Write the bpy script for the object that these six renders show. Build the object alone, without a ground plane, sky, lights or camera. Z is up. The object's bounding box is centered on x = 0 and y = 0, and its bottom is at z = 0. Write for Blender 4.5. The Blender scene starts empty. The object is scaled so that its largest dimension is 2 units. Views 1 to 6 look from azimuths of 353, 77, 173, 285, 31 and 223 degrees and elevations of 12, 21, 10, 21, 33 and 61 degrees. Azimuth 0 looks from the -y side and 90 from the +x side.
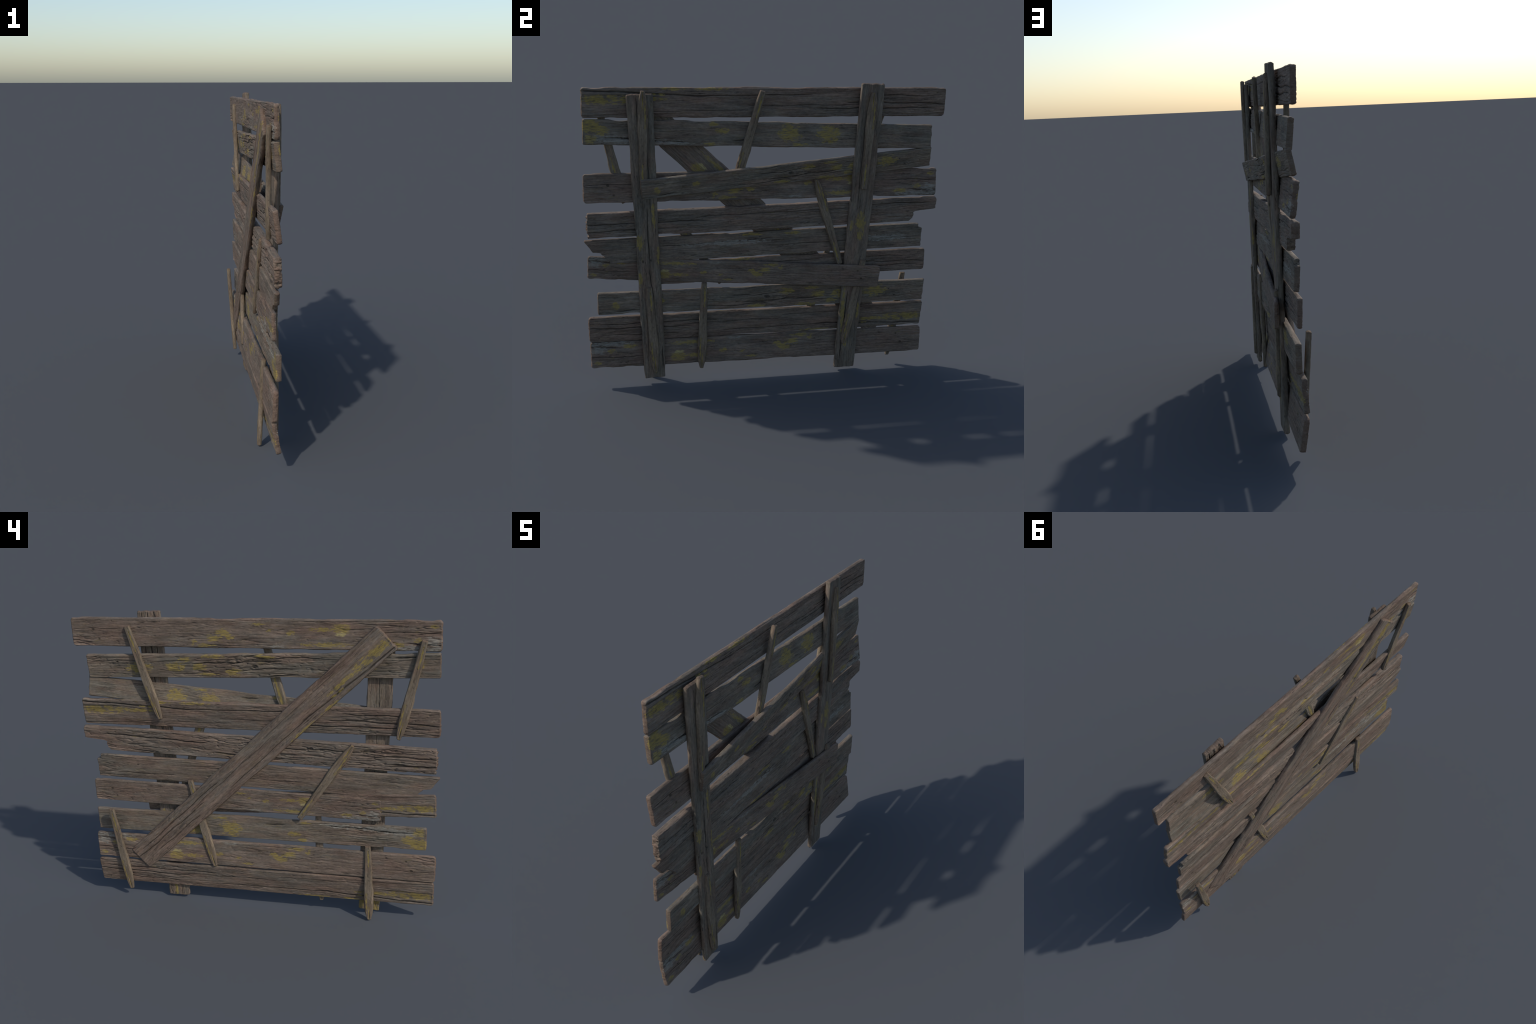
# Weathered plank barricade: ten horizontal boards, two uprights, two slanting cross boards,
# one diagonal brace and thirteen pointed sticks.  Everything is built from rules + short profiles.
import bpy, math
import numpy as np
from mathutils import Matrix, Vector

# ------------------------------------------------------------------ noise helpers
def _hash(ix, iy, seed):
    h = (ix.astype(np.int64) * 374761393 + iy.astype(np.int64) * 668265263 + seed * 1274126177) & 0x7fffffff
    h = ((h ^ (h >> 13)) * 1103515245) & 0x7fffffff
    h = ((h ^ (h >> 15)) * 12345679) & 0x7fffffff
    return (h ^ (h >> 12)) & 0xffff

def perlin(x, y, seed=0):
    x = np.asarray(x, float); y = np.asarray(y, float)
    x, y = np.broadcast_arrays(x, y)
    x0 = np.floor(x); y0 = np.floor(y); fx = x - x0; fy = y - y0
    def g(ix, iy, dx, dy):
        a = _hash(ix, iy, seed) * (2 * math.pi / 65536.0)
        return np.cos(a) * dx + np.sin(a) * dy
    u = fx * fx * fx * (fx * (fx * 6 - 15) + 10); v = fy * fy * fy * (fy * (fy * 6 - 15) + 10)
    a = g(x0, y0, fx, fy); b = g(x0 + 1, y0, fx - 1, fy)
    c = g(x0, y0 + 1, fx, fy - 1); d = g(x0 + 1, y0 + 1, fx - 1, fy - 1)
    return (a + (b - a) * u) * (1 - v) + (c + (d - c) * u) * v

def fbm(x, y, seed=0, octaves=4):
    s = 0; a = 1.0; f = 1.0
    for o in range(octaves):
        s = s + a * perlin(x * f, y * f, seed + 17 * o); a *= 0.5; f *= 2.0
    return s

def sstep(a, b, t):
    t = np.clip((t - a) / (b - a), 0, 1); return t * t * (3 - 2 * t)

# ------------------------------------------------------------------ surface relief of a board face
def crack_line(c, x):
    """centre line of a crack: c = (x0, x1, y0, y1, width, depth, wobble, phase)"""
    t = (x - c[0]) / (c[1] - c[0])
    return c[2] + (c[3] - c[2]) * t + c[6] * np.sin(23.0 * x + c[7]) + 0.35 * c[6] * np.sin(61.0 * x + 2 * c[7])

def relief(X, Y, spec, face):
    """height of the weathered surface in metres, grooves negative; face = +1 / -1"""
    seed = spec['seed'] + (50 if face > 0 else 0)
    f = spec['front'] if face > 0 else spec['back']
    Yw = Y + 0.006 * perlin(X * 2.1, X * 0 + 3.3, seed + 1) + 0.004 * perlin(X * 5.0, Y * 9.0, seed + 2)
    for (kx, ky, kr, kd) in f.get('knots', []):
        r2 = ((X - kx) / (3.2 * kr)) ** 2 + ((Y - ky) / (1.3 * kr)) ** 2
        Yw = Yw + (Y - ky) * -0.75 * np.exp(-r2)
    rough = np.full_like(X, f.get('rough', 1.0))
    for (x0, sg, add) in f.get('rough_at', []):
        rough = rough + add * np.exp(-((X - x0) / sg) ** 2)
    h = -0.0015 * rough * np.abs(fbm(X * 6.0, Yw * 80.0, seed + 5, 3))
    h += 0.0015 * rough * fbm(X * 2.6, Yw * 26.0, seed + 9, 2)
    h += 0.0010 * fbm(X * 7.0, Y * 22.0, seed + 11, 3)
    n = perlin(X * 1.7, Yw * 34.0, seed + 21)
    m = sstep(0.02, 0.28, perlin(X * 2.3, Yw * 11.0, seed + 23))
    h -= 0.0045 * rough * m * np.clip(1 - np.abs(n) / 0.07, 0, 1)
    n = perlin(X * 3.1, Yw * 60.0, seed + 31)
    m = sstep(0.0, 0.25, perlin(X * 3.7, Yw * 17.0, seed + 33))
    h -= 0.0026 * rough * m * np.clip(1 - np.abs(n) / 0.10, 0, 1)
    n = perlin(X * 10.0, Yw * 70.0, seed + 35)                  # short splits and torn fibres
    m = sstep(0.05, 0.30, perlin(X * 6.0, Y * 19.0, seed + 37))
    h -= 0.0032 * rough * m * np.clip(1 - np.abs(n) / 0.13, 0, 1)
    n = fbm(X * 34.0, Yw * 95.0, seed + 39, 2)                  # pits
    h -= 0.0022 * rough * sstep(0.30, 0.62, n)
    for c in f.get('cracks', []):
        d = np.abs(Y - crack_line(c, X) - 0.0018 * perlin(X * 40, Y * 0, seed + 41))
        fade = sstep(c[0], c[0] + 0.04, X) * (1 - sstep(c[1] - 0.06, c[1], X)) if c[0] > -9 else 1
        w = c[4] * (0.6 + 0.5 * (perlin(X * 13, X * 0, seed + 43) + 0.5))
        h -= c[5] * fade * np.clip(1 - d / w, 0, 1) ** 0.7
    for (kx, ky, kr, kd) in f.get('knots', []):
        r = np.sqrt(((X - kx) / 1.4) ** 2 + (Y - ky) ** 2) / kr
        h += kd * (np.exp(-r * r * 6) * -1.0 + 0.45 * np.cos(r * 9) * np.exp(-r * r * 1.1))
    for (hx, hy, hr, hd) in f.get('holes', []):
        r = np.sqrt((X - hx) ** 2 + (Y - hy) ** 2) / hr
        h -= hd * np.clip(1.25 - r, 0, 1)
    for (bx0, bx1, y0, y1, dz) in f.get('steps', []):       # long worn shelves / grooves
        w = sstep(bx0 - 0.03, bx0 + 0.03, X) * (1 - sstep(bx1 - 0.12, bx1, X))
        h -= dz * w * sstep(y0 - 0.004, y0 + 0.004, Y) * (1 - sstep(y1 - 0.006, y1 + 0.006, Y))
    return h

def interp_profile(pts, v):
    a = np.array(pts, float); return np.interp(v, a[:, 0], a[:, 1])

# ------------------------------------------------------------------ board mesh
def board_mesh(name, spec):
    L, W, T = spec['size']; r = spec.get('round', 0.005); rc = spec.get('corner', 0.009)
    nx, ny = spec.get('res', (520, 62)); seed = spec['seed']
    e = r * (1 - np.cos(np.linspace(0, math.pi / 2, 6)))[:-1]
    s = np.concatenate([e, np.linspace(r, L - r, nx), L - e[::-1]])
    t = np.linspace(-1, 1, ny)
    v = np.sign(t) * (1 - (1 - np.abs(t)) ** 1.25)
    S, Vv = np.meshgrid(s, v, indexing='ij')
    dend = np.minimum(S, L - S)
    half = np.full_like(S, W / 2)
    if 'width' in spec: half = interp_profile(spec['width'], S / L)
    q = np.clip((rc - dend) / rc, 0, 1); half = half - rc * (1 - np.sqrt(1 - q * q * 0.98))
    xl = s - L / 2
    wave = spec.get('wave', 1.0)
    up = wave * (0.0036 * fbm(xl * 4.5, xl * 0 + 1.5, seed + 61, 4) - 0.0042 * sstep(.28, .5, perlin(xl * 8.0, xl * 0 + .5, seed + 63)))
    lo = wave * (0.0036 * fbm(xl * 4.5, xl * 0 + 7.5, seed + 71, 4) - 0.0042 * sstep(.28, .5, perlin(xl * 8.0, xl * 0 + .5, seed + 73)))
    for (cx, cw, cd, side) in spec.get('chips', []):
        b = cd * np.exp(-((xl - cx) / cw) ** 4)
        if side > 0: up = up - b
        else: lo = lo - b
    Y = np.where(Vv > 0, Vv * (half + up[:, None]), Vv * (half + lo[:, None]))
    bend = spec.get('bow', 0.0)
    frac = 0.5 - Vv / 2                                  # 0 at +y edge, 1 at -y edge
    X = S - L / 2
    jag = spec.get('jag', (0.0020, 0.0020))
    for end, sign in ((0, 1), (1, -1)):
        inset = jag[end] * (fbm(frac * 3.2, frac * 0 + 2.2 + 5 * end, seed + 81 + end, 3) * 1.2 + 0.4)
        inset = inset + 0.45 * jag[end] * np.abs(fbm(frac * 11.0, frac * 0 + 9.2, seed + 85 + end, 2))
        key = 'end%d' % end
        if key in spec: inset = inset + interp_profile(spec[key], frac)
        dist = S if end == 0 else L - S
        X = X + sign * inset * np.clip(1 - dist / 0.36, 0, 1)
    # rounded edge drop, shared by both faces
    qx = np.clip((r - dend) / r, 0, 1)
    qy = np.clip((np.abs(Y) - (half - r)) / r, 0, 1)
    qq = np.clip(np.sqrt(qx * qx + qy * qy), 0, 1)
    drop = r * (1 - np.sqrt(np.clip(1 - qq * qq, 0, 1)))
    Zt = T / 2 - drop; Zb = -T / 2 + drop
    fade = (1 - 0.6 * qy) * (1 - 0.75 * np.clip((0.010 - dend) / 0.010, 0, 1))
    zc = bend * (1 - (2 * X / L) ** 2) + 0.0012 * fbm(X * 2.0, X * 0, seed + 91, 2)
    Zt = Zt + relief(X, Y, spec, 1) * fade + zc
    Zb = Zb - relief(X, Y, spec, -1) * fade + zc
    mid = (Zt + Zb) / 2
    Zt = np.maximum(Zt, mid + 0.0012); Zb = np.minimum(Zb, mid - 0.0012)
    n, m = X.shape
    top = np.stack([X, Y, Zt], -1).reshape(-1, 3); bot = np.stack([X, Y, Zb], -1).reshape(-1, 3)
    idx = np.arange(n * m).reshape(n, m)
    loop = np.concatenate([idx[:, 0], idx[-1, 1:], idx[-2::-1, -1], idx[0, -2:0:-1]])
    k = len(loop); rows = 4
    verts = [top, bot]; ring = [loop]
    tp = top[loop]; bt = bot[loop]
    out = np.zeros((k, 2))
    nxt = np.roll(tp[:, :2], -1, 0) - np.roll(tp[:, :2], 1, 0)
    ln = np.linalg.norm(nxt, axis=1, keepdims=True) + 1e-9
    out = np.stack([nxt[:, 1], -nxt[:, 0]], -1) / ln
    isend = (np.abs(np.abs(tp[:, 0]) - L / 2) < 0.15) & (np.abs(out[:, 0]) > 0.5)
    base = 2 * n * m
    for q_ in range(1, rows):
        f = q_ / rows
        p = tp * (1 - f) + bt * f
        bulge = 0.0028 * math.sin(math.pi * f)
        nz = 0.0034 * fbm(p[:, 0] * np.where(isend, 40, 9) + 3.1, p[:, 1] * 30 + p[:, 2] * 30, seed + 95, 2)
        if 'torn_end' in spec:                                # splintered end grain: lumps and pulled-out slivers
            lump = fbm(p[:, 1] * 55, p[:, 2] * 75 + 4.4, seed + 97, 3)
            nz = nz + np.where(isend & (p[:, 0] < 0), spec['torn_end'] * lump, 0)
        p = p.copy(); p[:, :2] += out * (bulge + nz)[:, None]
        verts.append(p); ring.append(base + np.arange(k)); base += k
    ring.append(n * m + loop)
    V = np.concatenate(verts)
    a = idx[:-1, :-1].ravel(); b = idx[1:, :-1].ravel(); c = idx[1:, 1:].ravel(); d = idx[:-1, 1:].ravel()
    F = [np.stack([a, b, c, d], -1), np.stack([a, d, c, b], -1) + n * m]
    for q_ in range(rows):
        A, B = ring[q_], ring[q_ + 1]
        F.append(np.stack([A, B, np.roll(B, -1), np.roll(A, -1)], -1))
    F = np.concatenate(F)
    me = bpy.data.meshes.new(name)
    me.vertices.add(len(V)); me.vertices.foreach_set('co', V.ravel())
    me.loops.add(F.size); me.loops.foreach_set('vertex_index', F.ravel().astype(np.int32))
    me.polygons.add(len(F)); me.polygons.foreach_set('loop_start', np.arange(0, F.size, 4, dtype=np.int32))
    me.polygons.foreach_set('use_smooth', np.ones(len(F), bool))
    me.update(calc_edges=True); me.validate()
    return me

# ------------------------------------------------------------------ material
class Nodes:
    def __init__(self, name):
        self.mat = bpy.data.materials.new(name); self.mat.use_nodes = True
        self.t = self.mat.node_tree; self.t.nodes.clear()
    def new(self, kind, **kw):
        n = self.t.nodes.new(kind)
        for k, v in kw.items(): setattr(n, k, v)
        return n
    def put(self, sock, val):
        if isinstance(val, bpy.types.NodeSocket): self.t.links.new(val, sock)
        else: sock.default_value = val
    def math(self, op, a, b=None, c=None, clamp=False):
        n = self.new('ShaderNodeMath', operation=op, use_clamp=clamp)
        for i, v in enumerate((a, b, c)):
            if v is not None: self.put(n.inputs[i], v)
        return n.outputs[0]
    def vmath(self, op, a, b=None):
        n = self.new('ShaderNodeVectorMath', operation=op)
        self.put(n.inputs[0], a)
        if b is not None: self.put(n.inputs[1], b)
        return n.outputs['Value'] if op in ('LENGTH', 'DOT_PRODUCT') else n.outputs[0]
    def noise(self, vec, scale, loc=(0, 0, 0), detail=4, rough=0.55):
        m = self.new('ShaderNodeMapping'); self.put(m.inputs['Vector'], vec)
        m.inputs['Scale'].default_value = scale; m.inputs['Location'].default_value = loc
        n = self.new('ShaderNodeTexNoise'); self.put(n.inputs['Vector'], m.outputs[0])
        n.inputs['Scale'].default_value = 1.0; n.inputs['Detail'].default_value = detail
        n.inputs['Roughness'].default_value = rough
        return n.outputs['Fac']
    def remap(self, v, a, b, c=0.0, d=1.0, smooth=True):
        n = self.new('ShaderNodeMapRange', interpolation_type='SMOOTHSTEP' if smooth else 'LINEAR')
        n.clamp = True
        self.put(n.inputs[0], v)
        for i, q in enumerate((a, b, c, d)): n.inputs[i + 1].default_value = q
        return n.outputs[0]
    def mix(self, f, a, b, blend='MIX'):
        n = self.new('ShaderNodeMix', data_type='RGBA', blend_type=blend)
        self.put(n.inputs[0], f)
        for i, v in ((6, a), (7, b)):
            if isinstance(v, bpy.types.NodeSocket): self.t.links.new(v, n.inputs[i])
            else: n.inputs[i].default_value = (*v, 1)
        return n.outputs[2]

def wood(name, spec):
    L, W, T = spec['size']; N = Nodes(name); sd = spec['seed'] * 1.37
    tc = N.new('ShaderNodeTexCoord'); P = tc.outputs['Object']
    sep = N.new('ShaderNodeSeparateXYZ'); N.put(sep.inputs[0], P)
    x, y, z = sep.outputs
    w1 = N.noise(P, (2.2, 7, 7), (sd, 0, 0), 2)
    yw = N.math('MULTIPLY_ADD', w1, 0.035, y)
    cmb = N.new('ShaderNodeCombineXYZ'); N.put(cmb.inputs[0], x); N.put(cmb.inputs[1], yw); N.put(cmb.inputs[2], z)
    G = cmb.outputs[0]
    warm, cool, dark, pale = spec['colours']
    broad = N.noise(P, (3.0, 11, 30), (sd + 5, 2, 0), 4)
    hue = N.noise(P, (4.5, 16, 30), (sd + 7, 5, 0), 3)
    grain = N.noise(G, (7.0, 150, 70), (sd + 9, 0, 0), 8, 0.68)
    fine = N.noise(G, (26.0, 460, 200), (sd + 13, 0, 0), 4, 0.65)
    streak = N.noise(G, (3.2, 55, 30), (sd + 19, 0, 0), 5, 0.6)
    fleck = N.noise(P, (55, 120, 120), (sd + 23, 0, 0), 4, 0.65)
    tone = N.noise(P, (5.5, 24, 30), (sd + 77, 1, 0), 4, 0.6)
    g0 = spec.get('grey', 0.5)
    grey = N.remap(N.math('ADD', broad, N.math('MULTIPLY', N.math('SUBTRACT', streak, 0.5), 0.7)), g0 - 0.14, g0 + 0.14)
    col = N.mix(grey, warm, cool)
    ruddy = tuple(c * k for c, k in zip(warm, (1.05, 0.90, 0.86)))
    col = N.mix(N.math('MULTIPLY', N.remap(hue, 0.45, 0.68), 0.7), col, ruddy)
    olive = tuple(c * k for c, k in zip(warm, (1.04, 1.02, 0.84)))
    spot = N.noise(P, (30, 62, 60), (sd + 71, 3, 0), 4, 0.6)
    col = N.mix(N.math('MULTIPLY', N.remap(spot, 0.48, 0.66), 0.40), col, olive)
    for src, lo, hi in ((grain, 0.64, 1.34), (fine, 0.84, 1.16), (fleck, 0.80, 1.20), (tone, 0.64, 1.24)):
        col = N.mix(1.0, col, _vec(N, N.remap(src, 0.28, 0.72, lo, hi, False)), 'MULTIPLY')
    lt = N.remap(streak, 0.58, 0.72); col = N.mix(N.math('MULTIPLY', lt, spec.get('pale', 0.40)), col, pale)
    # drying checks running with the grain, short splits and pits
    ck = N.noise(G, (3.4, 62, 40), (sd + 31, 4, 0), 4, 0.6)
    line = N.remap(N.math('ABSOLUTE', N.math('SUBTRACT', ck, 0.5)), 0.0, 0.020, 1, 0)
    gate = N.remap(N.noise(P, (7, 26, 26), (sd + 37, 0, 0), 3), 0.50, 0.62)
    col = N.mix(N.math('MULTIPLY', N.math('MULTIPLY', line, gate), spec.get('checks', 0.9)), col, dark)
    pit = N.remap(N.noise(G, (28, 150, 90), (sd + 43, 0, 0), 4, 0.6), 0.62, 0.72)
    col = N.mix(N.math('MULTIPLY', pit, 0.7), col, dark)
    blot = N.remap(N.noise(P, (9, 40, 40), (sd + 41, 0, 0), 4), 0.62, 0.78)
    col = N.mix(N.math('MULTIPLY', blot, 0.55), col, dark)
    # end grain is a darker, redder cut
    endg = N.remap(N.math('ABSOLUTE', x), L / 2 - 0.007, L / 2 - 0.002)
    col = N.mix(N.math('MULTIPLY', endg, spec.get('endgrain', 0.55)), col, tuple(c * k for c, k in zip(warm, (.62, .52, .48))))
    # matching dark line in each modelled crack, dark eye in each knot
    marks = None
    edge = N.math('MULTIPLY', N.math('SUBTRACT', N.noise(P, (40, 120, 120), (sd, 9, 0), 3), 0.5), 0.9)
    for face, sgn in (('front', 1), ('back', -1)):
        for c in spec[face].get('cracks', []):
            t = N.math('MULTIPLY_ADD', x, (c[3] - c[2]) / (c[1] - c[0]), c[2] - (c[3] - c[2]) * c[0] / (c[1] - c[0]))
            t = N.math('MULTIPLY_ADD', N.math('SINE', N.math('MULTIPLY_ADD', x, 23.0, c[7])), c[6], t)
            t = N.math('MULTIPLY_ADD', N.math('SINE', N.math('MULTIPLY_ADD', x, 61.0, 2 * c[7])), 0.35 * c[6], t)
            d = N.math('DIVIDE', N.math('ABSOLUTE', N.math('SUBTRACT', y, t)), c[4] * 0.9)
            d = N.math('ADD', d, edge)
            k = N.remap(d, 0.25, 0.85, 1, 0)
            k = N.math('MULTIPLY', k, N.remap(x, c[0], c[0] + 0.05)); k = N.math('MULTIPLY', k, N.remap(x, c[1] - 0.07, c[1], 1, 0))
            k = N.math('MULTIPLY', k, N.math('GREATER_THAN', N.math('MULTIPLY', z, sgn), 0.0))
            marks = k if marks is None else N.math('MAXIMUM', marks, k)
        for (kx, ky, kr, kd) in spec[face].get('knots', []) + [(h[0], h[1], h[2] * 1.3, 0) for h in spec[face].get('holes', [])]:
            q = N.vmath('MULTIPLY', N.vmath('SUBTRACT', P, (kx, ky, sgn * T / 2)), (0.7 / kr / 0.6, 1 / kr / 0.6, 1 / 0.012))
            k = N.remap(N.math('ADD', N.vmath('LENGTH', q), edge), 0.5, 1.1, 0.85, 0)
            marks = k if marks is None else N.math('MAXIMUM', marks, k)
    if marks is not None: col = N.mix(N.math('MULTIPLY', marks, 0.80), col, dark)
    blob = N.noise(P, (42, 60, 40), (sd + 51, 0, 0), 3, 0.6)
    fib = N.noise(G, (34, 260, 90), (sd + 53, 0, 0), 5, 0.7)
    gr = N.math('ADD', N.math('MULTIPLY', N.math('SUBTRACT', blob, 0.5), 2.2), N.math('MULTIPLY', N.math('SUBTRACT', fib, 0.5), 2.4))
    def patches(lst, col, tint, tint2, strength):
        total = None
        for (cx, cy, rx, ry, face) in lst:
            q = N.vmath('MULTIPLY', N.vmath('SUBTRACT', P, (cx, cy, face * T / 2)), (0.62 / rx, 0.62 / ry, 1 / 0.018))
            k = N.math('SUBTRACT', 1.0, N.vmath('LENGTH', q))
            total = k if total is None else N.math('MAXIMUM', total, k)
        if total is None: return col
        mask = N.remap(N.math('ADD', N.math('MAXIMUM', total, -0.6), gr), 0.24, 0.52)
        mask = N.math('MULTIPLY', mask, N.remap(total, 0.0, 0.25))
        mask = N.math('MULTIPLY', mask, N.remap(N.math('ADD', N.math('MULTIPLY', fib, 0.6), N.math('MULTIPLY', fleck, 0.4)), 0.40, 0.54, 0.40, 1.0))
        c2 = N.mix(N.remap(fib, 0.35, 0.7), tint, tint2)
        return N.mix(N.math('MULTIPLY', mask, strength), col, c2)
    col = patches(spec.get('bleached', []), col, (0.19, 0.18, 0.155), (0.30, 0.28, 0.235), 0.7)
    YA, YB = (0.205, 0.150, 0.038), (0.335, 0.248, 0.068)
    stray = N.remap(N.math('ADD', N.noise(P, (9, 30, 40), (sd + 61, 0, 0), 4, 0.6), N.math('MULTIPLY', N.math('SUBTRACT', fib, 0.5), 0.35)), 0.64, 0.73)
    col = N.mix(N.math('MULTIPLY', stray, spec.get('lichen', 0.4)), col, (0.17, 0.130, 0.045))
    col = patches(spec.get('yellow', []), col, YA, YB, 0.82)
    col = patches(spec.get('cream', []), col, (0.32, 0.26, 0.10), (0.42, 0.35, 0.16), 0.85)
    bs = N.new('ShaderNodeBsdfPrincipled'); out = N.new('ShaderNodeOutputMaterial')
    N.put(bs.inputs['Base Color'], col); bs.inputs['Roughness'].default_value = 0.86
    bs.inputs['Specular IOR Level'].default_value = 0.25
    hgt = N.math('ADD', N.math('MULTIPLY', grain, 1.0), N.math('MULTIPLY', fine, 0.5))
    hgt = N.math('SUBTRACT', hgt, N.math('MULTIPLY', N.math('MULTIPLY', line, gate), 0.6))
    bp = N.new('ShaderNodeBump'); bp.inputs['Strength'].default_value = 0.42; bp.inputs['Distance'].default_value = 0.0028
    N.put(bp.inputs['Height'], hgt); N.put(bs.inputs['Normal'], bp.outputs[0])
    N.t.links.new(bs.outputs[0], out.inputs[0])
    return N.mat

def _vec(N, v):
    c = N.new('ShaderNodeCombineColor')
    for i in range(3): N.put(c.inputs[i], v)
    return c.outputs[0]

# ------------------------------------------------------------------ board kinds
BROWN = ((.168, .129, .099), (.146, .123, .097), (.022, .018, .014), (.245, .198, .152))
RED   = ((.170, .126, .097), (.145, .120, .096), (.022, .017, .013), (.245, .194, .150))
GREY  = ((.169, .132, .100), (.149, .128, .101), (.024, .020, .016), (.250, .210, .162))
STICK = ((.178, .138, .099), (.154, .130, .098), (.030, .023, .018), (.250, .200, .145))

def on_board(L, W, lst, face):
    """patch list in (u along 0..1, v across -0.5..0.5, half length m, half width m) -> metres"""
    return [((u - .5) * L, v * W, a, b, face) for (u, v, a, b) in lst]
def cr(L, W, u0, u1, v0, v1, width, depth, wob=0.0025, ph=0.0):
    return ((u0 - .5) * L, (u1 - .5) * L, v0 * W, v1 * W, width, depth, wob, ph)
def kn(L, W, u, v, r, d): return ((u - .5) * L, v * W, r, d)

Lw, Ww, Tw = 1.979, 0.154, 0.027
WIDE = dict(size=(Lw, Ww, Tw), seed=3, colours=RED, grey=0.53, jag=(0.004, 0.004), round=0.006, corner=0.014,
    front=dict(rough=0.75, rough_at=[((.90 - .5) * Lw, .25, .8), ((.25 - .5) * Lw, .1, .3)],
        cracks=[cr(Lw, Ww, -.01, .11, .40, .36, .007, .006, .001, .4), cr(Lw, Ww, .09, .34, .36, .20, .006, .0055, .001, .8),
                cr(Lw, Ww, .28, .62, .22, .27, .0035, .004, .001, 2), cr(Lw, Ww, .70, 1.02, .02, -.06, .005, .006, .003, 1.0),
                cr(Lw, Ww, .62, .98, -.22, -.20, .0045, .005, .002, 2.0), cr(Lw, Ww, .40, .78, -.12, -.08, .0025, .003, .002, 3.0),
                cr(Lw, Ww, .74, .95, .27, .22, .004, .0045, .003, 4.0), cr(Lw, Ww, .15, .45, -.30, -.26, .0025, .0025, .001, 5.0)],
        steps=[(-Lw / 2 - .05, (.17 - .5) * Lw, -.06 * Ww, .26 * Ww, .0035)]),
    back=dict(rough=0.8, rough_at=[(-.9, .16, .8), (.85, .25, .5)],
        cracks=[cr(Lw, Ww, -.01, .10, -.30, -.26, .005, .005, .002, 1), cr(Lw, Ww, -.01, .16, .08, .12, .0035, .003, .003, 2),
                cr(Lw, Ww, .85, 1.01, .15, .10, .003, .003, .003, 0)],
        knots=[kn(Lw, Ww, .935, .10, .012, .002), kn(Lw, Ww, .92, -.25, .010, .002)]),
    yellow=on_board(Lw, Ww, [(.055, .10, .13, .021), (.16, .12, .09, .009), (.235, .46, .05, .007), (.33, .46, .08, .007), (.20, .28, .05, .005)], 1)
        + on_board(Lw, Ww, [(.250, .20, .040, .020), (.300, .17, .055, .010), (.29, -.33, .10, .011), (.385, .04, .020, .010),
            (.11, -.30, .035, .010), (.06, -.13, .020, .010), (.02, .30, .016, .008), (.568, .04, .030, .018), (.590, -.16, .035, .018),
            (.548, -.10, .022, .012), (.62, -.40, .05, .008), (.645, -.28, .014, .010), (.44, .12, .015, .008), (.47, .33, .03, .006)], -1),
    cream=on_board(Lw, Ww, [(.252, .02, .022, .008)], -1),
    bleached=on_board(Lw, Ww, [(.06, -.40, .10, .014), (.02, -.2, .05, .02), (.42, -.42, .04, .006)], -1))

Lc, Wc, Tc = 1.912, 0.129, 0.028
KNOTTY = dict(size=(Lc, Wc, Tc), seed=11, colours=GREY, grey=0.47, jag=(0.002, 0.004), round=0.004, corner=0.006,
    chips=[((.10 - .5) * Lc, .05, .006, 1), ((.40 - .5) * Lc, .09, .004, -1)],
    front=dict(rough=0.45, rough_at=[((.15 - .5) * Lc, .18, .9)],
        cracks=[cr(Lc, Wc, .05, .30, -.22, -.38, .006, .006, .003, 0), cr(Lc, Wc, .40, .475, -.26, -.20, .005, .006, .003, 1),
                cr(Lc, Wc, .0, .16, -.30, -.16, .004, .004, .003, 2), cr(Lc, Wc, .18, .42, .05, .12, .002, .002, .003, 3)]),
    back=dict(rough=0.9, rough_at=[((.50 - .5) * Lc, .28, 1.4), ((.95 - .5) * Lc, .12, .6)],
        cracks=[cr(Lc, Wc, .04, .13, .36, .30, .006, .007, .003, 1), cr(Lc, Wc, .42, .68, .22, .10, .006, .007, .003, 2),
                cr(Lc, Wc, .38, .60, -.10, -.20, .004, .005, .004, 3), cr(Lc, Wc, .55, .80, .28, .20, .003, .004, .002, 4),
                cr(Lc, Wc, .30, .52, .35, .30, .004, .005, .003, 0)],
        knots=[kn(Lc, Wc, .905, .20, .010, .005), kn(Lc, Wc, .50, -.02, .022, .0035), kn(Lc, Wc, .885, -.12, .007, .004), kn(Lc, Wc, .96, .1, .006, .003)]),
    yellow=on_board(Lc, Wc, [(.573, .08, .052, .042), (.687, .06, .055, .040), (.60, -.40, .04, .008), (.02, .28, .045, .032), (.02, -.3, .03, .02),
            (.05, .05, .03, .02), (.35, -.42, .03, .008), (.38, .14, .03, .012), (.355, .40, .02, .01)], 1)
        + on_board(Lc, Wc, [(.73, .0, .045, .022), (.66, -.04, .034, .018), (.70, .30, .03, .012), (.62, .42, .05, .010), (.84, -.08, .06, .030),
            (.56, -.25, .035, .018), (.47, .40, .04, .012), (.18, -.02, .02, .014), (.05, .1, .02, .02), (.64, -.35, .05, .008)], -1),
    bleached=on_board(Lc, Wc, [(.13, -.33, .20, .012), (.06, -.25, .11, .016), (.25, -.40, .10, .008)], 1))

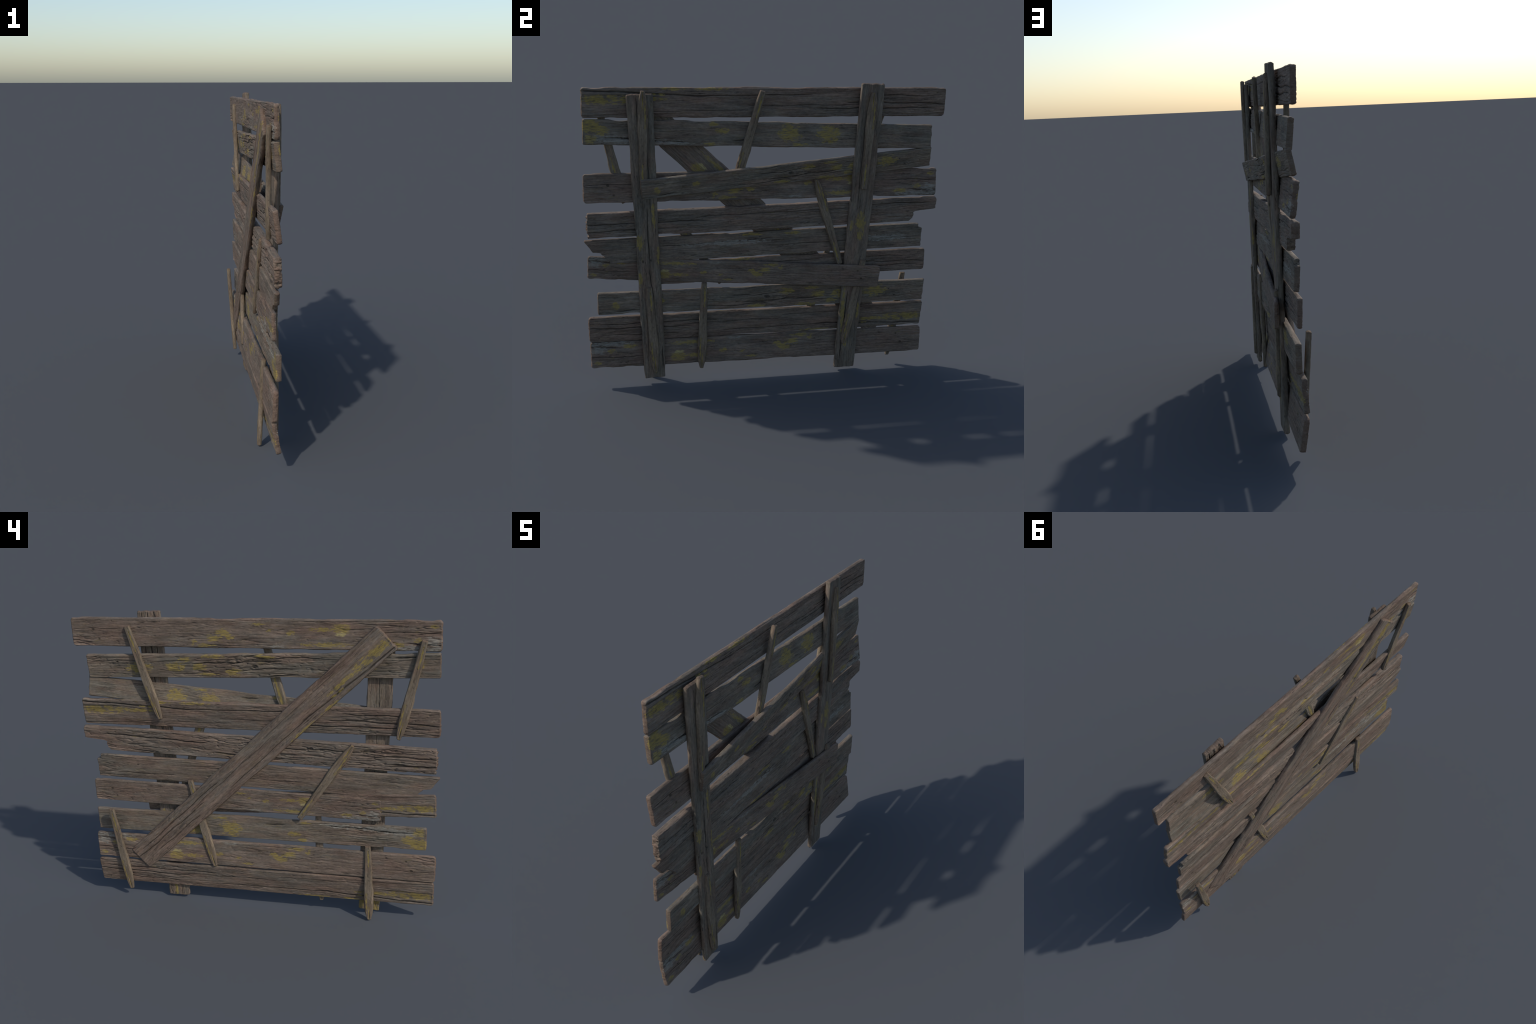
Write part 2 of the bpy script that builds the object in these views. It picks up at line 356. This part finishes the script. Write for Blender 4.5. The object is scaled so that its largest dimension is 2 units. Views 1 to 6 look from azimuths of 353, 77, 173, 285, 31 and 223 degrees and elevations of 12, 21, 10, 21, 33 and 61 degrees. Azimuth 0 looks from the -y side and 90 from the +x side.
L5, W5 = 1.984, 0.136
RAGGED = dict(size=(L5, W5, 0.038), seed=23, colours=RED, grey=0.50, torn_end=0.016, jag=(0.011, 0.003), round=0.0045, corner=0.008, checks=.9,
    end1=[(0, .004), (.08, 0), (.50, .004), (.56, .122), (.62, .138), (.75, .134), (.88, .142), (1, .160)],
    front=dict(rough=1.4, rough_at=[(-L5 / 2, .4, .8)],
        cracks=[cr(L5, W5, -.01, .35, .05, .02, .004, .006, .002, 0), cr(L5, W5, -.01, .2, -.25, -.2, .004, .006, .002, 1),
                cr(L5, W5, .3, .75, .18, .22, .003, .004, .002, 2), cr(L5, W5, .78, .99, .33, .30, .004, .005, .002, 3)]),
    back=dict(rough=1.6, rough_at=[(-L5 / 2, .5, 1.3), (.1, .2, .8)],
        cracks=[cr(L5, W5, -.01, .13, -.22, -.26, .010, .008, .002, 0), cr(L5, W5, -.01, .22, .12, .05, .005, .006, .003, 1),
                cr(L5, W5, .40, .62, -.30, -.26, .006, .008, .003, 2), cr(L5, W5, .62, .95, .12, .24, .006, .006, .002, 3),
                cr(L5, W5, .15, .45, .22, .12, .004, .005, .003, 4)],
        knots=[kn(L5, W5, .335, .20, .016, .004)]),
    yellow=[], bleached=[])
L6, W6 = 1.930, 0.137
TORN = dict(size=(L6, W6, 0.026), seed=37, colours=BROWN, grey=0.52, jag=(0.0015, 0.004), round=0.004, corner=0.005, lichen=.2,
    end0=[(0, 0), (.50, .042), (.52, .080), (.60, .088), (.90, .126), (1, .130)],
    end1=[(0, .024), (.14, .022), (.18, 0), (1, .004)],
    chips=[((.67 - .5) * L6, .10, .004, -1)],
    front=dict(rough=1.0, cracks=[cr(L6, W6, .2, .55, .10, .22, .0035, .004, .002, 1), cr(L6, W6, .5, .98, -.1, -.05, .003, .004, .002, 2)]),
    back=dict(rough=0.55, rough_at=[(L6 / 2, .3, .5)], cracks=[cr(L6, W6, .35, .7, -.1, -.15, .002, .003, .002, 1), cr(L6, W6, .75, 1.0, -.22, -.25, .003, .004, .002, 2)],
        knots=[kn(L6, W6, .87, .15, .010, .0015)]),
    yellow=on_board(L6, W6, [(.47, .42, .06, .008), (.60, .40, .04, .008)], 1), bleached=on_board(L6, W6, [(.40, .12, .22, .012), (.88, -.02, .12, .016)], 1))
LL, WL = 1.640, 0.127
LPOST = dict(size=(LL, WL, 0.023), seed=53, colours=GREY, grey=0.50, jag=(.002, .004), round=0.004, corner=.006, lichen=.55,
    width=[(0, .0655), (.5, .0600), (.8, .0600), (1, .0570)],
    front=dict(rough=.8, cracks=[cr(LL, WL, .36, .58, .04, .02, .006, .006, .001, 0), cr(LL, WL, .58, .74, .02, .10, .005, .005, .002, 1),
            cr(LL, WL, .0, .16, -.14, -.10, .004, .004, .001, 2), cr(LL, WL, .1, .4, .18, .20, .003, .003, .001, 3), cr(LL, WL, .87, .98, .38, .40, .006, .006, .002, 1)],
        knots=[kn(LL, WL, .558, -.25, .012, .003), kn(LL, WL, .555, .08, .010, .003)]),
    back=dict(rough=.8, cracks=[cr(LL, WL, .05, .9, 0, .05, .003, .003, .002, 1)]),
    yellow=on_board(LL, WL, [(.49, -.33, .035, .016), (.54, .42, .04, .008), (.40, .30, .06, .008), (.06, .12, .06, .010), (.62, -.40, .04, .008)], 1)
        + on_board(LL, WL, [(.98, -.2, .05, .04), (.97, .3, .04, .02), (.6, 0, .03, .02)], -1), bleached=[])
LR, WR = 1.712, 0.129
RPOST = dict(size=(LR, WR, 0.027), seed=67, colours=BROWN, grey=0.46, jag=(.004, .003), round=0.0045, corner=.009, lichen=.35,
    width=[(0, .0640), (.5, .0640), (.75, .0620), (1, .0610)],
    front=dict(rough=.6, cracks=[cr(LR, WR, .12, .42, -.20, -.16, .003, .003, .001, 0), cr(LR, WR, .70, .98, -.20, -.28, .005, .006, .001, 1), cr(LR, WR, .70, .86, .1, -.2, .003, .004, .001, 2)]),
    back=dict(rough=1.4, cracks=[cr(LR, WR, -.01, .3, .05, .02, .005, .006, .002, 0), cr(LR, WR, -.01, .2, -.25, -.2, .004, .005, .002, 2), cr(LR, WR, -.01, .3, .3, .28, .004, .005, .002, 3)]),
    yellow=on_board(LR, WR, [(.455, .05, .05, .022), (.47, -.36, .03, .008), (.50, .10, .03, .016), (.75, -.38, .10, .010), (.80, -.33, .08, .008), (.78, .36, .04, .008), (.90, -.1, .03, .008)], 1)
        + on_board(LR, WR, [(.97, .1, .06, .008), (.7, .3, .04, .02)], -1), bleached=[])
LS = 0.540
SPIKE = dict(size=(LS, 0.044, 0.023), seed=79, colours=STICK, grey=0.50, jag=(.001, .001), round=.0035, corner=.004, res=(150, 20), wave=.5, lichen=.6,
    width=[(0, .0140), (.2, .0165), (.45, .0205), (.62, .0235), (.80, .0225), (.93, .0165), (1, .0090)],
    front=dict(rough=.45, holes=[((.06 - .5) * LS, .002, .0030, .003), ((.27 - .5) * LS, -.002, .0026, .003), ((.46 - .5) * LS, .003, .0028, .003), ((.64 - .5) * LS, -.004, .0026, .002)],
        cracks=[cr(LS, .04, .86, 1.02, .02, .04, .003, .005, .0005, 0)]),
    back=dict(rough=.45, holes=[((.06 - .5) * LS, .002, .0030, .003)], cracks=[cr(LS, .04, .90, 1.02, 0, 0, .004, .006, .0005, 0)]),
    yellow=[((.93 - .5) * LS, .001, .045, .003, 1), ((.15 - .5) * LS, .004, .05, .005, 1), ((.72 - .5) * LS, -.012, .08, .004, 1)]
        + [((.80 - .5) * LS, 0, .06, .008, -1), ((.60 - .5) * LS, .004, .05, .005, -1)], bleached=[])

# ------------------------------------------------------------------ placing
root = bpy.data.objects.new('wooden_barricade', None)
bpy.context.scene.collection.objects.link(root)
root['label'] = 'weathered wooden plank barricade with crossed boards and pointed sticks'
root['category'] = 'barricade'

def kind(name, spec):
    me = board_mesh(name, spec); me.materials.append(wood('weathered_' + name, spec)); return me

def place(name, me, start, end, face, tilt=0.0, scale=1.0):
    """local x runs start->end, local z (the 'front') looks towards `face`, tilted about the length"""
    s = Vector(start); e = Vector(end); ex = (e - s).normalized()
    ez = Vector(face); ez = (ez - ex * ez.dot(ex)).normalized(); ey = ez.cross(ex)
    if tilt:
        R = Matrix.Rotation(math.radians(tilt), 3, ex); ey = R @ ey; ez = R @ ez
    c = (s + e) / 2
    M = Matrix(((ex.x, ey.x, ez.x, c.x), (ex.y, ey.y, ez.y, c.y), (ex.z, ey.z, ez.z, c.z), (0, 0, 0, 1)))
    o = bpy.data.objects.new(name, me); bpy.context.scene.collection.objects.link(o)
    o.parent = root; o.matrix_world = M @ (Matrix.Diagonal((scale[0], scale[1], scale[2], 1)) if isinstance(scale, tuple) else Matrix.Scale(scale, 4))
    return o

BACK, FRONT = (1, 0, 0), (-1, 0, 0)      # towards +x / towards -x
wide = kind('wide_board', WIDE); knotty = kind('knotty_board', KNOTTY)
ragged = kind('ragged_board', RAGGED); torn = kind('torn_board', TORN)
lpost = kind('cracked_post', LPOST); rpost = kind('smooth_post', RPOST); spike = kind('pointed_stick', SPIKE)

# horizontal boards, top to bottom: (mesh, -y end, +y end, tilt, reversed, front side, scale)
# a positive tilt leans the upper edge towards +x
boards = [
    (wide,   (-.0141, -.9870, 1.6225), (-.0147, .9870, 1.6195), -1.1, 0, BACK, 1),
    (knotty, (-.0093, -.9859, 1.4725), (-.0030, .9230, 1.4250), -6.2, 0, BACK, 1),
    (wide,   (-.0116, -.9942, 1.1677), (-.0041, .9802, 1.1647), -8.5, 1, FRONT, 1),
    (ragged, (-.0070, -.9857, 0.9605), (.0005, .9934, 1.0066), -1.5, 0, BACK, 1),
    (torn,   (-.0086, -.9997, 0.8066), (-.0084, .9296, 0.8422), -3.9, 0, BACK, 1),
    (wide,   (-.0120, -.6979, 0.6656), (-.0095, .9609, 0.6896), -2.6, 0, BACK, .84),
    (knotty, (.0037, -.9416, 0.5056), (.0037, .9680, 0.4980), 0.0, 0, FRONT, 1),
    (wide,   (-.0185, -.9942, 0.3377), (-.0174, .9802, 0.3352), 2.2, 1, BACK, 1),
    (wide,   (-.0123, -.9901, 0.1811), (-.0069, .9844, 0.1658), -8.9, 0, FRONT, 1)]
def lay(name, me, n, p, tilt, rev, side, sc):
    a, b = (p, n) if rev else (n, p)
    # rotation about +y by +tilt leans the top towards +x; about the reversed axis the sign flips
    return place(name, me, a, b, side, -tilt if rev else tilt, sc)
for (me, n, p, tilt, rev, side, sc) in boards: lay('plank', me, n, p, tilt, rev, side, sc)
lay('cross_board', knotty, (.0400, -.6954, 1.1685), (-.0024, .9304, 1.3131), 10.5, 0, FRONT, .855)
lay('cross_board', wide, (-.0256, -.9883, 0.7145), (.0534, .6655, 0.6131), -.6, 0, FRONT, .84)
place('diagonal_brace', wide, (-.036, -.7215, 1.6170), (-.0255, .7130, .2640), FRONT)
place('post', lpost, (.0200, -.696, 1.670), (.0205, -.632, .032), BACK)
place('post', rpost, (.0255, .552, 1.728), (.0180, .505, .014), BACK, -1.0)

# pointed sticks: (blunt end, pointed end, side the front faces)
for a, b, side in [
    ((-.034, .661, 1.654), (-.031, .515, 1.140), FRONT), ((-.039, -.907, 1.602), (-.024, -.785, 1.079), FRONT),
    ((-.022, -.251, .590), (-.026, -.549, 1.034), FRONT), ((-.059, .857, .584), (-.026, .793, .054), FRONT),
    ((-.023, .372, .778), (-.031, .252, .254), FRONT), ((-.025, -.630, .450), (-.049, -.643, .006), FRONT),
    ((.032, -.054, 1.688), (.011, -.187, 1.167), BACK), ((.018, .436, .690), (.019, .267, 1.197), BACK),
    ((.015, -.350, .608), (.013, -.362, .068), BACK), ((.034, -.684, 1.165), (.039, -.680, 1.690), BACK),
    ((.032, -.660, .604), (.039, -.629, .074), BACK), ((.052, .535, 1.144), (.042, .554, 1.682), BACK),
    ((.039, .570, .713), (.036, .485, .180), BACK)]:
    d = (Vector(b) - Vector(a)).length
    place('stick', spike, a, b, side, 0, (d / LS, 1.0, 1.0))
